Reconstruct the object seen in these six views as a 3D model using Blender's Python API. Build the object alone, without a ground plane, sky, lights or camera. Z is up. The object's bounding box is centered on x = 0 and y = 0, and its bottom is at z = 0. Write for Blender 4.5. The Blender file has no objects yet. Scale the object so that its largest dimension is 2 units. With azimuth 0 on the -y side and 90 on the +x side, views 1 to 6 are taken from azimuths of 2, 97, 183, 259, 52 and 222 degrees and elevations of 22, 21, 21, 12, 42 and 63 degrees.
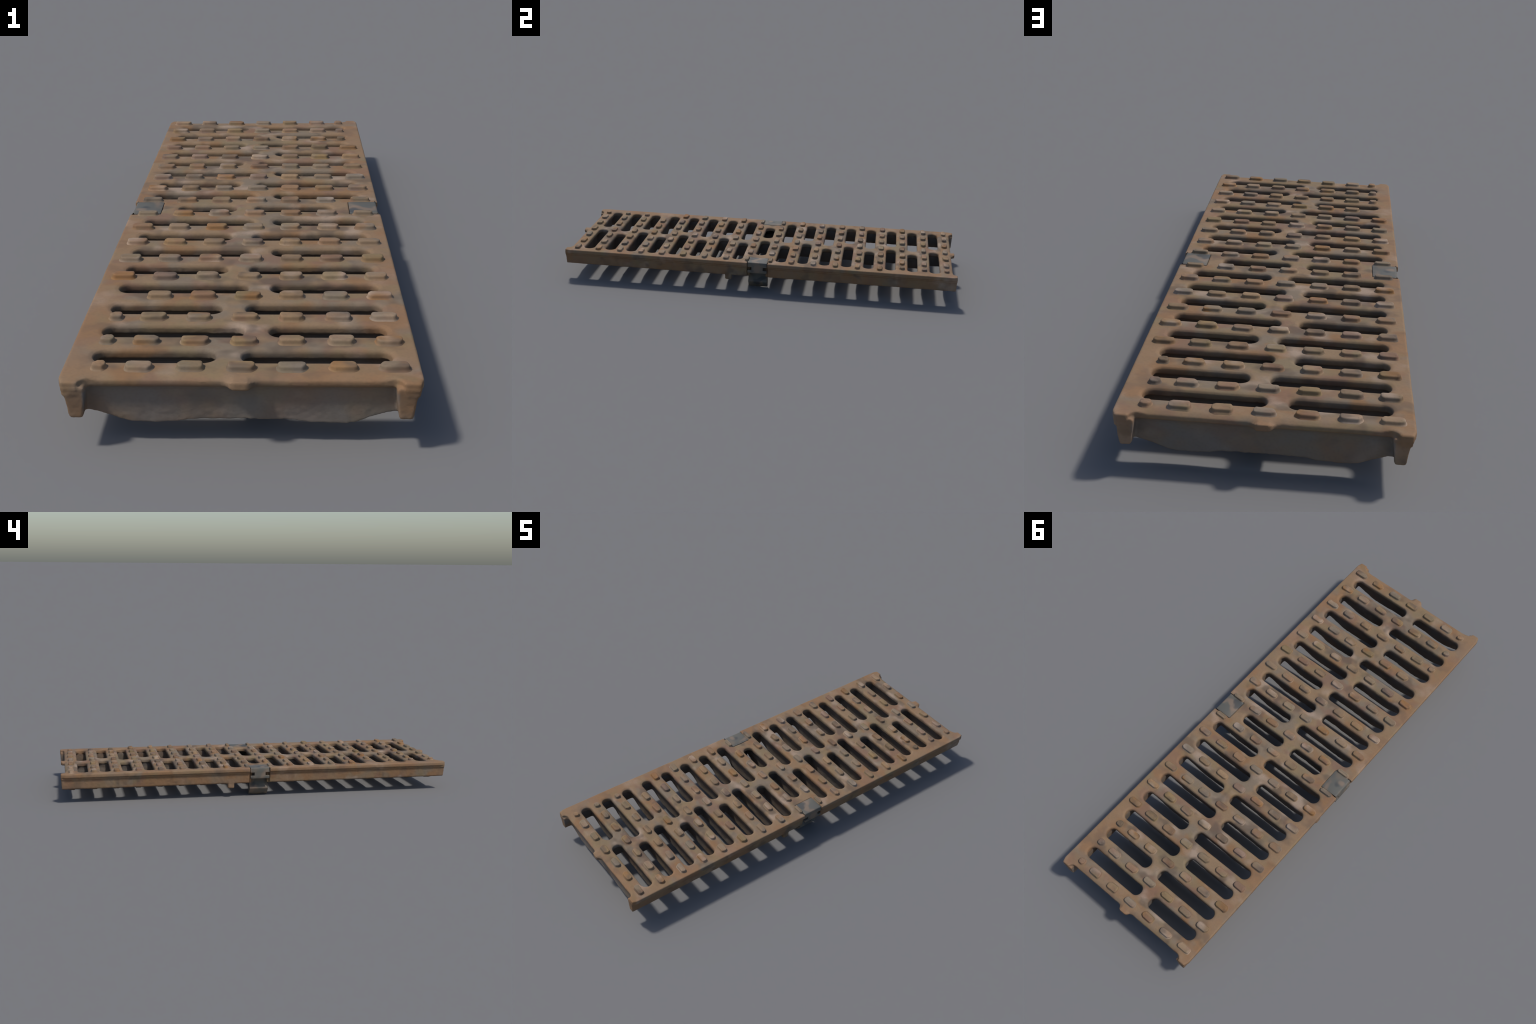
"""Rusty cast-iron channel grate: two side rails, eighteen cross bars with
fish-belly webs, staggered spacer ribs between the slots, rows of oblong grip
studs and two sprung steel retaining clips let into the rails."""
import bpy, bmesh, math, random
import numpy as np
from mathutils import Vector, Matrix

random.seed(7)
rng = np.random.default_rng(7)

# ------------------------------------------------------------------ sizes (m)
TOP = 0.1512                    # walking surface
HALF_W, HALF_L = 0.3392, 0.9975 # outer edge of the rails, tips of the corner lugs
Y_MID = 0.0005                  # centre of the bar pattern
N_BAR, PITCH = 18, 0.1110
BAR_Y = [Y_MID + (i - (N_BAR - 1) / 2) * PITCH for i in range(N_BAR)]
SLOT_Y = [0.5 * (a + b) for a, b in zip(BAR_Y, BAR_Y[1:])]
SLOT_END, SLOT_END_CLIP = 0.295, 0.215
SLOT_HW = 0.0256
RIB_HW, RIB_SHIFT = 0.0255, 0.0262
FLANGE_Z = 0.1310               # underside of the slotted deck
RAIL_Z = 0.0710                 # foot of the rails
CLIP_HW = 0.0490                # half length of a clip along the rail
STUD_H = 0.0113


def rib_x(i):                   # the rib between two slots steps from side to side
    return -RIB_SHIFT if i % 2 == 0 else RIB_SHIFT


def slot_end(i):
    return SLOT_END_CLIP if i == 8 else SLOT_END


# --------------------------------------------------------- distance functions
def smin(a, b, k):
    h = np.clip(0.5 + 0.5 * (b - a) / k, 0, 1)
    return b + (a - b) * h - k * h * (1 - h)


def smax(a, b, k):
    return -smin(-a, -b, k)


def box2(px, py, hx, hy, r=0.0):
    qx, qy = np.abs(px) - hx + r, np.abs(py) - hy + r
    return np.hypot(np.maximum(qx, 0), np.maximum(qy, 0)) + np.minimum(np.maximum(qx, qy), 0) - r


def extrude(d2, z, z0, z1, r):
    qx, qy = d2 + r, np.abs(z - 0.5 * (z0 + z1)) - 0.5 * (z1 - z0) + r
    return np.hypot(np.maximum(qx, 0), np.maximum(qy, 0)) + np.minimum(np.maximum(qx, qy), 0) - r


def value_noise(x, y, z, scale, seed):
    """Smooth lattice noise in -1..1."""
    g = np.random.default_rng(seed).uniform(-1, 1, (64, 64, 64)).astype(np.float32)
    p = [c / scale + 1000.0 for c in (x, y, z)]
    p = np.broadcast_arrays(*p)
    i = [np.floor(c).astype(np.int32) for c in p]
    f = [(c - j).astype(np.float32) for c, j in zip(p, i)]
    f = [c * c * (3 - 2 * c) for c in f]
    out = 0
    for dx in (0, 1):
        wx = f[0] if dx else 1 - f[0]
        for dy in (0, 1):
            wy = f[1] if dy else 1 - f[1]
            for dz in (0, 1):
                wz = f[2] if dz else 1 - f[2]
                out = out + wx * wy * wz * g[(i[0] + dx) % 64, (i[1] + dy) % 64, (i[2] + dz) % 64]
    return out


def belly(x):
    """Lower edge of a cross bar: shallow at the rails, two deep lobes, a flat middle."""
    return np.interp(np.abs(x), [0, .098, .122, .170, .205, .224, .258, .285, .302, .33],
                     [.0500, .0495, .0445, .0415, .0420, .0455, .0590, .0680, .0705, .071])


def deck_plan(x, y):
    """Outline of the deck seen from above, slots taken out."""
    ya = np.abs(y - Y_MID * 0.5)
    d = box2(x, y, HALF_W, 0.9770, 0.004)
    corner = box2(np.abs(x) - 0.3240, y, HALF_W - 0.3240, HALF_L, 0.0035)
    d = smin(d, corner, 0.030)
    nub = box2(x, ya - 0.95, 0.0195, 0.0455, 0.010)
    d = smin(d, nub, 0.024)
    i = np.clip(np.round((y - SLOT_Y[0]) / PITCH), 0, len(SLOT_Y) - 1).astype(int)
    yc = np.array(SLOT_Y)[i]
    rx = np.array([rib_x(k) for k in range(len(SLOT_Y))])[i]
    se = np.array([slot_end(k) for k in range(len(SLOT_Y))])[i]
    x0, x1 = -se, rx - RIB_HW
    left = box2(x - 0.5 * (x0 + x1), y - yc, 0.5 * (x1 - x0), SLOT_HW, 0.0252)
    x0, x1 = rx + RIB_HW, se
    right = box2(x - 0.5 * (x0 + x1), y - yc, 0.5 * (x1 - x0), SLOT_HW, 0.0252)
    slot = np.minimum(left, right)
    return d, slot


def cast_body(x, y, z):
    """Signed distance of the whole casting (studs and clips are separate)."""
    ax = np.abs(x)
    out2, slot2 = deck_plan(x, y)                       # 2-D fields, broadcast over z
    deck = extrude(out2, z, FLANGE_Z, TOP, 0.0045)
    hole = -slot2
    # softly rounded slot mouth, tighter underneath
    lip = np.clip((z - (TOP - 0.0095)) / 0.0095, 0, 1.2)
    hole = hole + 0.0095 * (1 - np.sqrt(np.maximum(1 - np.minimum(lip, 1) ** 2, 0)))
    deck = smax(deck, hole, 0.0015)
    # the outer edge of the deck rolls down over both ends
    roll = np.clip((np.abs(y) - 0.9580) / 0.019, 0, 1.15)
    fade = np.minimum(np.clip((0.298 - ax) / 0.035, 0, 1), np.clip((ax - 0.004) / 0.035, 0.25, 1))
    deck = np.maximum(deck, z - TOP + 0.0085 * roll ** 2 * fade * fade * (3 - 2 * fade))

    # rail flange and rail web
    yy = np.abs(y)
    fl = box2(ax - 0.325, z - 0.5 * (0.1212 + 0.1370), HALF_W - 0.325, 0.5 * (0.1370 - 0.1212), 0.0025)
    fl = smax(fl, yy - HALF_L, 0.003)
    t = np.clip((z - RAIL_Z) / (0.125 - RAIL_Z), 0, 1)
    xo, xi = 0.3280 + 0.0072 * t, 0.3005 - 0.0055 * t
    rail = box2(ax - 0.5 * (xo + xi), z - 0.105, 0.5 * (xo - xi), 0.105 - RAIL_Z, 0.007)
    rail = smax(rail, yy - (0.9955 + 0.002 * t), 0.004)
    side = smin(fl, rail, 0.0035)
    # gap in the rail behind each clip
    gap = box2(y - Y_MID, z - 0.09, CLIP_HW + 0.003, 0.12, 0.001)
    gap = np.maximum(gap, 0.3235 - ax)
    gap_low = np.maximum(box2(y - Y_MID, z - 0.04, CLIP_HW + 0.003, 0.0835, 0.001), 0.24 - ax)
    side = smax(side, -gap_low, 0.004)
    side = smax(side, -gap, 0.003)
    deck = np.maximum(deck, np.where(ax > 0.3, -gap, -1))

    # bar webs
    i = np.clip(np.round((y - BAR_Y[0]) / PITCH), 0, N_BAR - 1).astype(int)
    web_y = np.array(BAR_Y)
    web_y[0] -= 0.0030
    yl = np.abs(y - web_y[i])
    w = np.interp(z, [.035, .045, .070, .100, .118, .131, .16],
                  [.0138, .0140, .0147, .0160, .0183, .0262, .030])
    web = (yl - w) * 0.97
    web = smax(web, belly(x) - z, 0.003)
    web = smax(web, z - 0.141, 0.002)
    web = np.maximum(web, ax - 0.315)
    # spacer ribs under the deck
    k = np.clip(np.round((y - SLOT_Y[0]) / PITCH), 0, len(SLOT_Y) - 1).astype(int)
    rx = np.array([rib_x(j) for j in range(len(SLOT_Y))])[k]
    ribw = np.interp(z, [.06, .11, .131, .16], [.0150, .0190, .0235, .0240])
    rib = smax(np.abs(x - rx) - ribw, 0.069 - z, 0.008)
    rib = np.maximum(rib, np.maximum(z - 0.141, np.abs(y - Y_MID) - PITCH * 8.6))
    under = smin(web, rib, 0.010)

    # pegs that hang below the rails
    peg = np.full(np.broadcast(x, y, z).shape, 1.0, np.float32)
    for sx in (-1, 1):
        p2 = box2(x - sx * 0.3165, y + sx * 0.1485, 0.0125, 0.0172, 0.009)
        peg = np.minimum(peg, extrude(p2, z, 0.0465, 0.095, 0.006))

    d = smin(deck, side, 0.004)
    d = smin(d, under, 0.007)
    d = smin(d, peg, 0.005)
    # pocket that takes the clip plate
    pocket = box2(y - Y_MID, z - 0.1536, CLIP_HW + 0.0012, 0.0140, 0.001)
    pocket = np.maximum(pocket, 0.2615 - ax)
    d = np.maximum(d, -pocket)
    return d


def body_field(xs, ys, zs):
    X, Y, Z = xs[:, None, None], ys[None, :, None], zs[None, None, :]
    d = cast_body(X, Y, Z).astype(np.float32)
    near = np.abs(d) < 0.014
    ix, iy, iz = np.nonzero(near)
    px, py, pz = xs[ix], ys[iy], zs[iz]
    below = np.clip((TOP - 0.004 - pz) / 0.02, 0, 1)     # the sides and undersides are rougher
    n = value_noise(px, py, pz, 0.055, 1) * 0.00045
    n += value_noise(px, py, pz, 0.020, 2) * (0.00025 + 0.0003 * below)
    n += value_noise(px, py, pz, 0.0085, 3) * (0.00012 + 0.00032 * below)
    d[ix, iy, iz] += n.astype(np.float32)
    return d


def surface_nets(f, xs, ys, zs):
    """Quad mesh of the zero level: one vertex per crossed cell, one quad per crossed edge."""
    inside = f < 0
    nx, ny, nz = f.shape
    c = np.zeros((nx - 1, ny - 1, nz - 1), np.uint8)
    for dx in (0, 1):
        for dy in (0, 1):
            for dz in (0, 1):
                c += inside[dx:nx - 1 + dx, dy:ny - 1 + dy, dz:nz - 1 + dz]
    cell = np.nonzero((c > 0) & (c < 8))
    index = np.full(c.shape, -1, np.int32)
    index[cell] = np.arange(len(cell[0]))
    acc = np.zeros((len(cell[0]), 3))
    cnt = np.zeros(len(cell[0]))
    corners = [(a, b, g) for a in (0, 1) for b in (0, 1) for g in (0, 1)]
    val = {k: f[cell[0] + k[0], cell[1] + k[1], cell[2] + k[2]].astype(np.float64) for k in corners}
    for a in corners:
        for ax in range(3):
            if a[ax]:
                continue
            b = tuple(1 if q == ax else a[q] for q in range(3))
            va, vb = val[a], val[b]
            m = (va < 0) != (vb < 0)
            t = np.where(m, va / np.where(va == vb, 1, va - vb), 0)
            for q in range(3):
                acc[:, q] += np.where(m, a[q] + (t if q == ax else 0), 0)
            cnt += m
    acc /= cnt[:, None]
    h = (xs[1] - xs[0], ys[1] - ys[0], zs[1] - zs[0])
    v = np.stack([xs[cell[0]] + acc[:, 0] * h[0], ys[cell[1]] + acc[:, 1] * h[1],
                  zs[cell[2]] + acc[:, 2] * h[2]], 1)
    quads = []
    for ax in range(3):
        b, g = (ax + 1) % 3, (ax + 2) % 3
        sl0 = [slice(None)] * 3
        sl1 = [slice(None)] * 3
        sl0[ax], sl1[ax] = slice(0, -1), slice(1, None)
        s0, s1 = inside[tuple(sl0)], inside[tuple(sl1)]
        e = np.array(np.nonzero(s0 != s1))
        ok = (e[b] > 0) & (e[g] > 0) & (e[b] < f.shape[b] - 1) & (e[g] < f.shape[g] - 1)
        e = e[:, ok]
        flip = ~s0[tuple(e)]

        def idx(db, dg):
            p = e.copy()
            p[b] += db
            p[g] += dg
            return index[tuple(p)]
        q = np.stack([idx(-1, -1), idx(0, -1), idx(0, 0), idx(-1, 0)], 1)
        q[flip] = q[flip][:, ::-1]
        quads.append(q)
    return v, np.concatenate(quads)


# ------------------------------------------------------------------ materials
def node_material(name):
    m = bpy.data.materials.new(name)
    m.use_nodes = True
    nt = m.node_tree
    return m, nt, nt.nodes["Principled BSDF"]


class Net:
    def __init__(self, nt):
        self.nt = nt

    def node(self, kind, **kw):
        n = self.nt.nodes.new(kind)
        for k, v in kw.items():
            if k in n.inputs.keys():
                n.inputs[k].default_value = v
            else:
                setattr(n, k, v)
        return n

    def link(self, a, b):
        self.nt.links.new(a, b)

    def noise(self, vec, scale, detail=3, rough=0.55, distortion=0.0):
        n = self.node("ShaderNodeTexNoise", Scale=scale, Detail=detail, Roughness=rough, Distortion=distortion)
        self.link(vec, n.inputs["Vector"])
        return n.outputs["Fac"]

    def ramp(self, fac, lo, hi):
        n = self.node("ShaderNodeMapRange", interpolation_type='SMOOTHSTEP')
        n.inputs["From Min"].default_value = lo
        n.inputs["From Max"].default_value = hi
        self.link(fac, n.inputs["Value"])
        return n.outputs["Result"]

    def math(self, op, a, b=None):
        n = self.node("ShaderNodeMath", operation=op)
        for s, v in zip(n.inputs, (a, b)):
            if v is None:
                continue
            if isinstance(v, (int, float)):
                s.default_value = v
            else:
                self.link(v, s)
        return n.outputs[0]

    def mix(self, fac, a, b, mode='MIX'):
        n = self.node("ShaderNodeMix", data_type='RGBA', blend_type=mode)
        for s, v in ((n.inputs["Factor"], fac), (n.inputs["A"], a), (n.inputs["B"], b)):
            pass
        for s, v in ((n.inputs[0], fac), (n.inputs[6], a), (n.inputs[7], b)):
            if isinstance(v, (int, float)):
                s.default_value = v
            elif isinstance(v, tuple):
                s.default_value = (*v, 1)
            else:
                self.link(v, s)
        return n.outputs[2]


TAN = (0.231, 0.154, 0.090)
ORANGE = (0.226, 0.128, 0.064)
RED = (0.190, 0.110, 0.074)
GREY = (0.190, 0.146, 0.103)
OLIVE = (0.205, 0.150, 0.081)
PALE = (0.335, 0.252, 0.190)
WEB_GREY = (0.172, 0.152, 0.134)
DARK = (0.100, 0.074, 0.055)


def rust(name, per_piece=False):
    m, nt, bsdf = node_material(name)
    N = Net(nt)
    tc = N.node("ShaderNodeTexCoord")
    vec = tc.outputs["Object"]
    if per_piece:           # studs share a mesh: shift the pattern piece by piece
        info = N.node("ShaderNodeObjectInfo")
        geo = N.node("ShaderNodeNewGeometry")
        off = N.node("ShaderNodeVectorMath", operation='ADD')
        sc = N.math('MULTIPLY', info.outputs["Random"], 37.0)
        N.link(geo.outputs["Position"], off.inputs[0])
        N.link(sc, off.inputs[1])
        vec = off.outputs[0]
    warp = N.node("ShaderNodeVectorMath", operation='MULTIPLY')
    warp.inputs[1].default_value = (0.8, 1.0, 1.0)
    N.link(vec, warp.inputs[0])
    v = warp.outputs[0]

    def shifted(k):
        n = N.node("ShaderNodeVectorMath", operation='ADD')
        n.inputs[1].default_value = (k * 3.1, k * 1.7, k * 2.3)
        N.link(v, n.inputs[0])
        return n.outputs[0]

    col = N.mix(N.ramp(N.noise(shifted(1), 9, 2), 0.44, 0.60), TAN, GREY)
    col = N.mix(N.ramp(N.noise(shifted(2), 8, 2), 0.50, 0.63), col, ORANGE)
    col = N.mix(N.math('MULTIPLY', N.ramp(N.noise(shifted(3), 11, 2), 0.52, 0.64), 0.70), col, RED)
    col = N.mix(N.math('MULTIPLY', N.ramp(N.noise(shifted(4), 11, 2), 0.52, 0.65), 0.65), col, OLIVE)
    col = N.mix(N.math('MULTIPLY', N.ramp(N.noise(shifted(5), 11, 2, 0.45), 0.56, 0.74), 0.80), col, PALE)
    col = N.mix(N.math('MULTIPLY', N.ramp(N.noise(shifted(6), 14, 2), 0.51, 0.67), 0.66), col, DARK)
    if not per_piece:
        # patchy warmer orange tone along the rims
        sep = N.node("ShaderNodeSeparateXYZ")
        N.link(vec, sep.inputs[0])
        rimx = N.ramp(N.math('ABSOLUTE', sep.outputs["X"]), 0.23, 0.34)
        rimy = N.ramp(N.math('ABSOLUTE', sep.outputs["Y"]), 0.86, 0.99)
        rim = N.math('MAXIMUM', rimx, rimy)
        rim = N.math('MULTIPLY', rim, N.ramp(N.noise(shifted(7), 9, 2), 0.34, 0.60))
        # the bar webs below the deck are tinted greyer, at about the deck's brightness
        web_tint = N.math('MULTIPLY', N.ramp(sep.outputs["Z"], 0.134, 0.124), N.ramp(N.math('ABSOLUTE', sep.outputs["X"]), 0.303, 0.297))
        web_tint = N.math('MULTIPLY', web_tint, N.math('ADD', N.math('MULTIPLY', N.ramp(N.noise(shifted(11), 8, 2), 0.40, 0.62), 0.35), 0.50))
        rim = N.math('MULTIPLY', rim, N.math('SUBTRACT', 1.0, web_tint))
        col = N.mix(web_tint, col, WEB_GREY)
        col = N.mix(N.math('MULTIPLY', rim, 0.60), col, (0.245, 0.142, 0.078))
    else:
        tone = N.node("ShaderNodeHueSaturation")
        N.link(N.math('ADD', N.math('MULTIPLY', info.outputs["Random"], 0.26), 0.90), tone.inputs["Value"])
        N.link(N.math('ADD', N.math('MULTIPLY', N.math('FRACT', N.math('MULTIPLY', info.outputs["Random"], 17.0)), 0.24), 0.88), tone.inputs["Saturation"])
        N.link(col, tone.inputs["Color"])
        col = tone.outputs["Color"]
    # fine grain
    grain = N.noise(shifted(8), 190, 3, 0.6)
    col = N.mix(N.math('MULTIPLY', N.ramp(grain, 0.40, 0.75), 0.16), col, DARK)
    N.link(col, bsdf.inputs["Base Color"])
    bsdf.inputs["Roughness"].default_value = 0.86
    bsdf.inputs["Specular IOR Level"].default_value = 0.25
    bump = N.node("ShaderNodeBump", Strength=0.22, Distance=0.0022)
    h = N.math('ADD', N.noise(shifted(9), 95, 4, 0.6), N.math('MULTIPLY', N.noise(shifted(10), 38, 2), 1.4))
    N.link(h, bump.inputs["Height"])
    N.link(bump.outputs[0], bsdf.inputs["Normal"])
    return m


def clip_steel(name):
    m, nt, bsdf = node_material(name)
    N = Net(nt)
    shift = N.node("ShaderNodeVectorMath", operation='ADD')
    N.link(N.node("ShaderNodeTexCoord").outputs["Object"], shift.inputs[0])
    N.link(N.math('MULTIPLY', N.node("ShaderNodeObjectInfo").outputs["Random"], 23.0), shift.inputs[1])
    v = shift.outputs[0]
    col = N.mix(N.ramp(N.noise(v, 16, 1), 0.40, 0.62), (0.092, 0.090, 0.078), (0.135, 0.110, 0.083))
    sh = N.node("ShaderNodeVectorMath", operation='ADD')
    sh.inputs[1].default_value = (4.2, 1.1, 7.7)
    N.link(v, sh.inputs[0])
    col = N.mix(N.math('MULTIPLY', N.ramp(N.noise(sh.outputs[0], 19, 1), 0.52, 0.68), 0.75), col, (0.200, 0.140, 0.098))
    sh2 = N.node("ShaderNodeVectorMath", operation='ADD')
    sh2.inputs[1].default_value = (9.2, 5.1, 2.7)
    N.link(v, sh2.inputs[0])
    col = N.mix(N.math('MULTIPLY', N.ramp(N.noise(sh2.outputs[0], 20, 1), 0.52, 0.68), 0.80), col, (0.040, 0.044, 0.046))
    N.link(col, bsdf.inputs["Base Color"])
    bsdf.inputs["Roughness"].default_value = 0.72
    bump = N.node("ShaderNodeBump", Strength=0.12, Distance=0.001)
    N.link(N.noise(v, 150, 3), bump.inputs["Height"])
    N.link(bump.outputs[0], bsdf.inputs["Normal"])
    return m


# -------------------------------------------------------------------- helpers
def add_object(name, mesh, parent):
    ob = bpy.data.objects.new(name, mesh)
    bpy.context.scene.collection.objects.link(ob)
    ob.parent = parent
    return ob


def mesh_from(name, verts, faces, mat, normals=None):
    me = bpy.data.meshes.new(name)
    me.vertices.add(len(verts))
    me.vertices.foreach_set("co", np.asarray(verts, np.float32).ravel())
    k = faces.shape[1]
    me.loops.add(faces.size)
    me.loops.foreach_set("vertex_index", faces.astype(np.int32).ravel())
    me.polygons.add(len(faces))
    me.polygons.foreach_set("loop_start", np.arange(0, faces.size, k, dtype=np.int32))
    me.update(calc_edges=True)
    me.polygons.foreach_set("use_smooth", np.ones(len(faces), bool))
    me.materials.append(mat)
    if normals is not None:
        me.normals_split_custom_set_from_vertices(normals)
    return me


# ------------------------------------------------------------------ the grate
grate = bpy.data.objects.new("drain_grate", None)
bpy.context.scene.collection.objects.link(grate)
grate.rotation_euler = (0, 0, 0.0030)   # lies a hair askew
grate["label"] = "long rusty cast iron drain grate with staggered slots and studs"
grate["category"] = "drain grate"

rust_cast = rust("rusted_cast_iron")
rust_stud = rust("rusted_stud_iron", per_piece=True)
steel = clip_steel("weathered_spring_steel")

H = 0.0026
xs = np.arange(-0.3550, 0.3551, H)
ys = np.arange(-1.0090, 1.0091, H)
zs = np.arange(0.0345, 0.1565, H)
V, Q = surface_nets(body_field(xs, ys, zs), xs, ys, zs)

# vertex normals of the whole casting
fn = np.cross(V[Q[:, 2]] - V[Q[:, 0]], V[Q[:, 3]] - V[Q[:, 1]])
VN = np.zeros_like(V)
for c in range(4):
    for a in range(3):
        VN[:, a] += np.bincount(Q[:, c], fn[:, a], len(V))
VN /= np.linalg.norm(VN, axis=1)[:, None] + 1e-12

# name the regions of the casting
ctr = V[Q].mean(1)
cx, cy, cz = ctr.T
bar_i = np.clip(np.round((cy - BAR_Y[0]) / PITCH), 0, N_BAR - 1).astype(int)
slot_i = np.clip(np.round((cy - SLOT_Y[0]) / PITCH), 0, N_BAR - 2).astype(int)
in_slot_band = np.abs(cy - np.array(SLOT_Y)[slot_i]) < 0.0235
region = bar_i.copy()                                           # 0..17 cross bars
ribs = in_slot_band & (np.abs(cx) < 0.12)
region[ribs] = 100 + slot_i[ribs]                               # spacer ribs
seat = in_slot_band & (np.abs(cx) > 0.12) & (slot_i == 8)
region[seat] = 200 + (cx[seat] > 0)                             # deck under the clips
rail = (np.abs(cx) > 0.2975) & ~(seat & (cz > 0.13))
region[rail] = 300 + (cx[rail] > 0)
nub = (np.abs(cy) > 0.9775) & (np.abs(cx) < 0.05)
region[nub] = 400 + (cy[nub] > 0)
peg = (np.abs(cx) > 0.295) & (np.abs(cy + np.sign(cx) * 0.1485) < 0.021) & (cz < 0.0695)
region[peg] = 500 + (cx[peg] > 0)
KIND = {0: "cross_bar", 1: "spacer_rib", 2: "clip_seat", 3: "side_rail", 4: "end_nub", 5: "locating_peg"}
bar_objects = {}
for r in np.unique(region):
    q = Q[region == r]
    used, inv = np.unique(q, return_inverse=True)
    name = KIND[int(r) // 100]
    ob = add_object(name, mesh_from(name, V[used], inv.reshape(q.shape), rust_cast, VN[used]), grate)
    if r < 100:
        bar_objects[int(r)] = ob


# --------------------------------------------------------------------- studs
def stud_mesh(name, length, width, height, seed, flaw=0.0):
    """Oblong tread stud: flared root, sloping sides, gently crowned top."""
    r = np.random.default_rng(seed)
    prof = [(0.0042, -0.0012), (0.0030, 0.0002), (0.0014, 0.0014), (0.0004, 0.0034), (-0.0002, 0.0064),
            (-0.0008, 0.0087), (-0.0019, 0.0100), (-0.0036, 0.0105), (-0.0072, 0.0107), (-0.0092, 0.01075)]
    # rounded-rectangle outline: unit corner circle plus the straight runs
    hx, hy = length / 2, width / 2
    cr = min(0.0115, 0.46 * min(length, width))
    outline = []
    for quad, (sx, sy) in enumerate(((1, 1), (-1, 1), (-1, -1), (1, -1))):
        for k in range(9):
            a = math.pi / 2 * (quad + k / 8)
            outline.append((sx * (hx - cr), sy * (hy - cr), math.cos(a), math.sin(a), a))
    seg = len(outline)
    ph = r.uniform(0, 6.28, 4)
    verts, faces = [], []
    for off, z in prof:
        for ox, oy, ca, sa, a in outline:
            wob = 0.0006 * math.sin(2 * a + ph[0]) + 0.0005 * math.sin(3 * a + ph[1]) + 0.0003 * math.sin(5 * a + ph[2])
            rad = cr + off + wob
            x, y = ox + max(rad, 0.0004) * ca, oy + max(rad, 0.0004) * sa
            zz = z * height / 0.0105 if z > 0 else z
            if z > 0.003:
                zz += 0.0005 * math.sin(2 * a + ph[3]) * (z / 0.01)
                zz -= flaw * max(0.0, math.cos(a - ph[1])) * (z / 0.01)
            verts.append((x, y, zz))
    n = len(prof)
    for j in range(n - 1):
        for s in range(seg):
            t = (s + 1) % seg
            faces.append((j * seg + s, j * seg + t, (j + 1) * seg + t, (j + 1) * seg + s))
    top = (n - 1) * seg
    faces.append(tuple(top + s for s in range(seg)))
    me = bpy.data.meshes.new(name)
    me.from_pydata(verts, [], faces)
    me.polygons.foreach_set("use_smooth", np.ones(len(faces), bool))
    me.materials.append(rust_stud)
    return me


LONG = [stud_mesh("grip_stud", 0.0535, 0.0265, STUD_H, 20 + k, 0.0015 if k == 3 else 0.0) for k in range(6)]
SHORT = [stud_mesh("grip_stud_short", 0.0285, 0.0240, STUD_H * 0.97, 40 + k) for k in range(3)]
NARROW = [stud_mesh("grip_stud_narrow", 0.0530, 0.0190, STUD_H, 60 + k) for k in range(2)]
STUD_X = [-0.2945, -0.1970, -0.0985, 0.0005, 0.0985, 0.1975, 0.2955]
for i in range(N_BAR):
    for j, sx in enumerate(STUD_X):
        outer = -1 if j == 0 else (1 if j == 6 else 0)
        y = BAR_Y[i] + 0.0020
        pool, x = LONG, sx
        if (outer == -1 and i < 3) or (outer == 1 and i > 14):
            pool, x = SHORT, outer * 0.2760
        if outer == -1 and i == 3:
            continue                                    # one stud is missing
        if outer and i in (8, 9):
            pool = NARROW                               # cut back beside the clips
            y += 0.0035 if i == 9 else -0.0025
        ob = add_object("grip_stud", random.choice(pool), bar_objects[i])
        ob.location = (x + random.uniform(-.0012, .0012), y + random.uniform(-.0012, .0012), TOP)
        ob.rotation_euler = (0, 0, random.uniform(-.03, .03) + (math.pi if random.random() < .5 else 0))
        s = random.uniform(0.96, 1.04)
        ob.scale = (s, random.uniform(0.95, 1.05), random.uniform(0.9, 1.06))


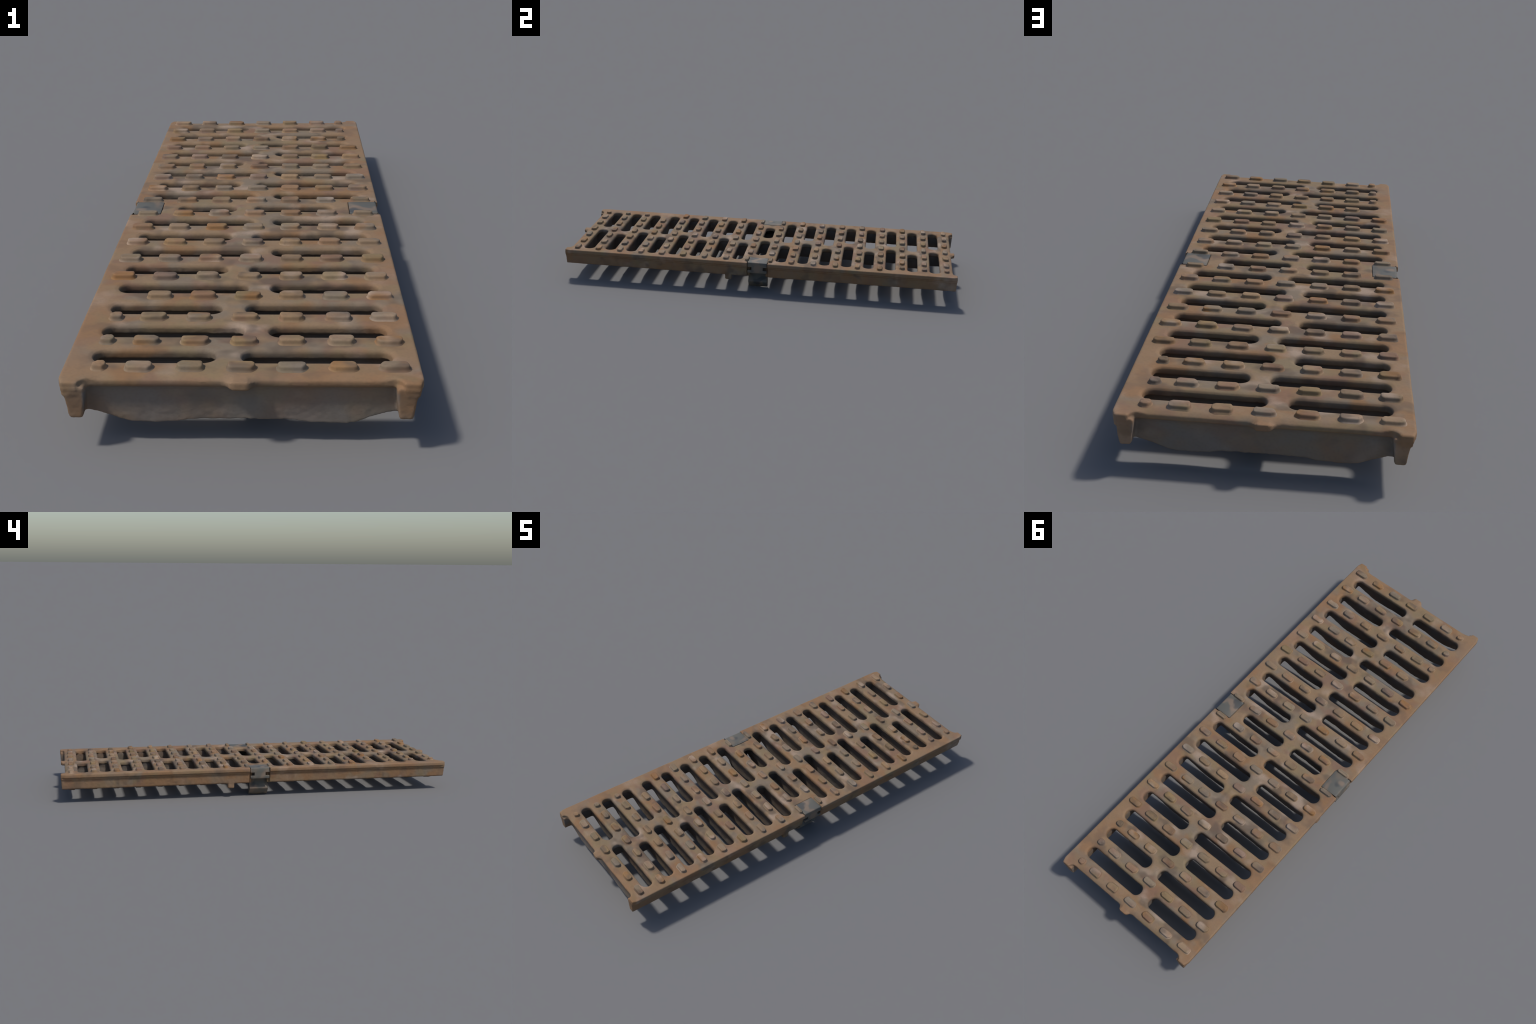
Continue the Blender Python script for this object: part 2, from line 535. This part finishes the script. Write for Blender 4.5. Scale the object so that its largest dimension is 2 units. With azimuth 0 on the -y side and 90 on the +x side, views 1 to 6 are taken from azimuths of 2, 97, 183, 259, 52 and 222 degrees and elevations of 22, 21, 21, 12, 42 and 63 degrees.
# --------------------------------------------------------------------- clips
def strip_mesh(name, path, y0, y1, thick, mat, bevel=0.0018, cut=None):
    """Bent strip: a path in the x-z plane given thickness and swept along y.
    cut = (first, last, inset0, inset1): path span narrowed to a neck."""
    bm = bmesh.new()
    P = [Vector((x, 0, z)) for x, z in path]
    nrm = []
    for i in range(len(P)):
        a, b = P[max(i - 1, 0)], P[min(i + 1, len(P) - 1)]
        t = (b - a).normalized()
        nrm.append(Vector((-t.z, 0, t.x)))
    ycols = [y0, y0 + (cut[2] if cut else (y1 - y0) / 3), y1 - (cut[3] if cut else (y1 - y0) / 3), y1]
    g = {}
    for i, p in enumerate(P):
        for k, y in enumerate(ycols):
            for s in (0, 1):
                q = p - nrm[i] * thick * s
                g[i, k, s] = bm.verts.new((q.x, y, q.z))
    cells = {(i, k) for i in range(len(P) - 1) for k in range(3)
             if not (cut and cut[0] <= i < cut[1] and k != 1)}
    for i, k in cells:
        bm.faces.new((g[i, k, 0], g[i + 1, k, 0], g[i + 1, k + 1, 0], g[i, k + 1, 0]))
        bm.faces.new((g[i, k, 1], g[i, k + 1, 1], g[i + 1, k + 1, 1], g[i + 1, k, 1]))
        if (i - 1, k) not in cells:
            bm.faces.new((g[i, k, 0], g[i, k + 1, 0], g[i, k + 1, 1], g[i, k, 1]))
        if (i + 1, k) not in cells:
            bm.faces.new((g[i + 1, k + 1, 0], g[i + 1, k, 0], g[i + 1, k, 1], g[i + 1, k + 1, 1]))
        if (i, k - 1) not in cells:
            bm.faces.new((g[i + 1, k, 0], g[i, k, 0], g[i, k, 1], g[i + 1, k, 1]))
        if (i, k + 1) not in cells:
            bm.faces.new((g[i, k + 1, 0], g[i + 1, k + 1, 0], g[i + 1, k + 1, 1], g[i, k + 1, 1]))
    loose = [v for v in bm.verts if not v.link_faces]
    bmesh.ops.delete(bm, geom=loose, context='VERTS')
    bmesh.ops.recalc_face_normals(bm, faces=bm.faces)
    edges = [e for e in bm.edges if len(e.link_faces) == 2 and e.calc_face_angle(0) > 0.7]
    bmesh.ops.bevel(bm, geom=edges, offset=bevel, segments=2, profile=0.5, affect='EDGES')
    me = bpy.data.meshes.new(name)
    bm.to_mesh(me)
    bm.free()
    me.polygons.foreach_set("use_smooth", np.ones(len(me.polygons), bool))
    me.set_sharp_from_angle(angle=math.radians(35))
    me.materials.append(mat)
    return me


# outer plate: lies in the pocket, folds over the rail and ends in a cross tab
plate_path = [(0.2625, 0.1520), (0.300, 0.1524), (0.334, 0.1522), (0.3383, 0.1512), (0.3406, 0.1490),
              (0.3415, 0.136), (0.3415, 0.1275), (0.3415, 0.1105), (0.3410, 0.103), (0.3400, 0.0955)]
plate = strip_mesh("clip_plate", plate_path, -CLIP_HW, CLIP_HW, 0.011, steel, 0.002,
                   cut=(6, 7, 0.0205, 0.0205))
# spring leaf: drops behind the tab, swells outwards and curls in to the ground
leaf_path = [(0.2860, 0.1280), (0.2850, 0.1050), (0.2860, 0.0850), (0.2930, 0.0660), (0.3040, 0.0490),
             (0.3095, 0.0425), (0.3100, 0.0390), (0.3085, 0.0355), (0.3000, 0.0250), (0.2890, 0.0130),
             (0.2800, 0.0042), (0.2745, 0.0004), (0.2705, 0.0006), (0.2680, 0.0045), (0.2672, 0.0150),
             (0.2680, 0.0350), (0.2700, 0.0600), (0.2720, 0.0950)]
leaf = strip_mesh("spring_leaf", leaf_path, -CLIP_HW + 0.001, CLIP_HW - 0.001, 0.0065, steel, 0.0012)
for turn in (0.0, math.pi):
    clip = add_object("retaining_clip", plate, grate)
    clip.rotation_euler = (0, 0, turn)
    clip.location = (0, Y_MID, 0)
    lf = add_object("spring_leaf", leaf, clip)
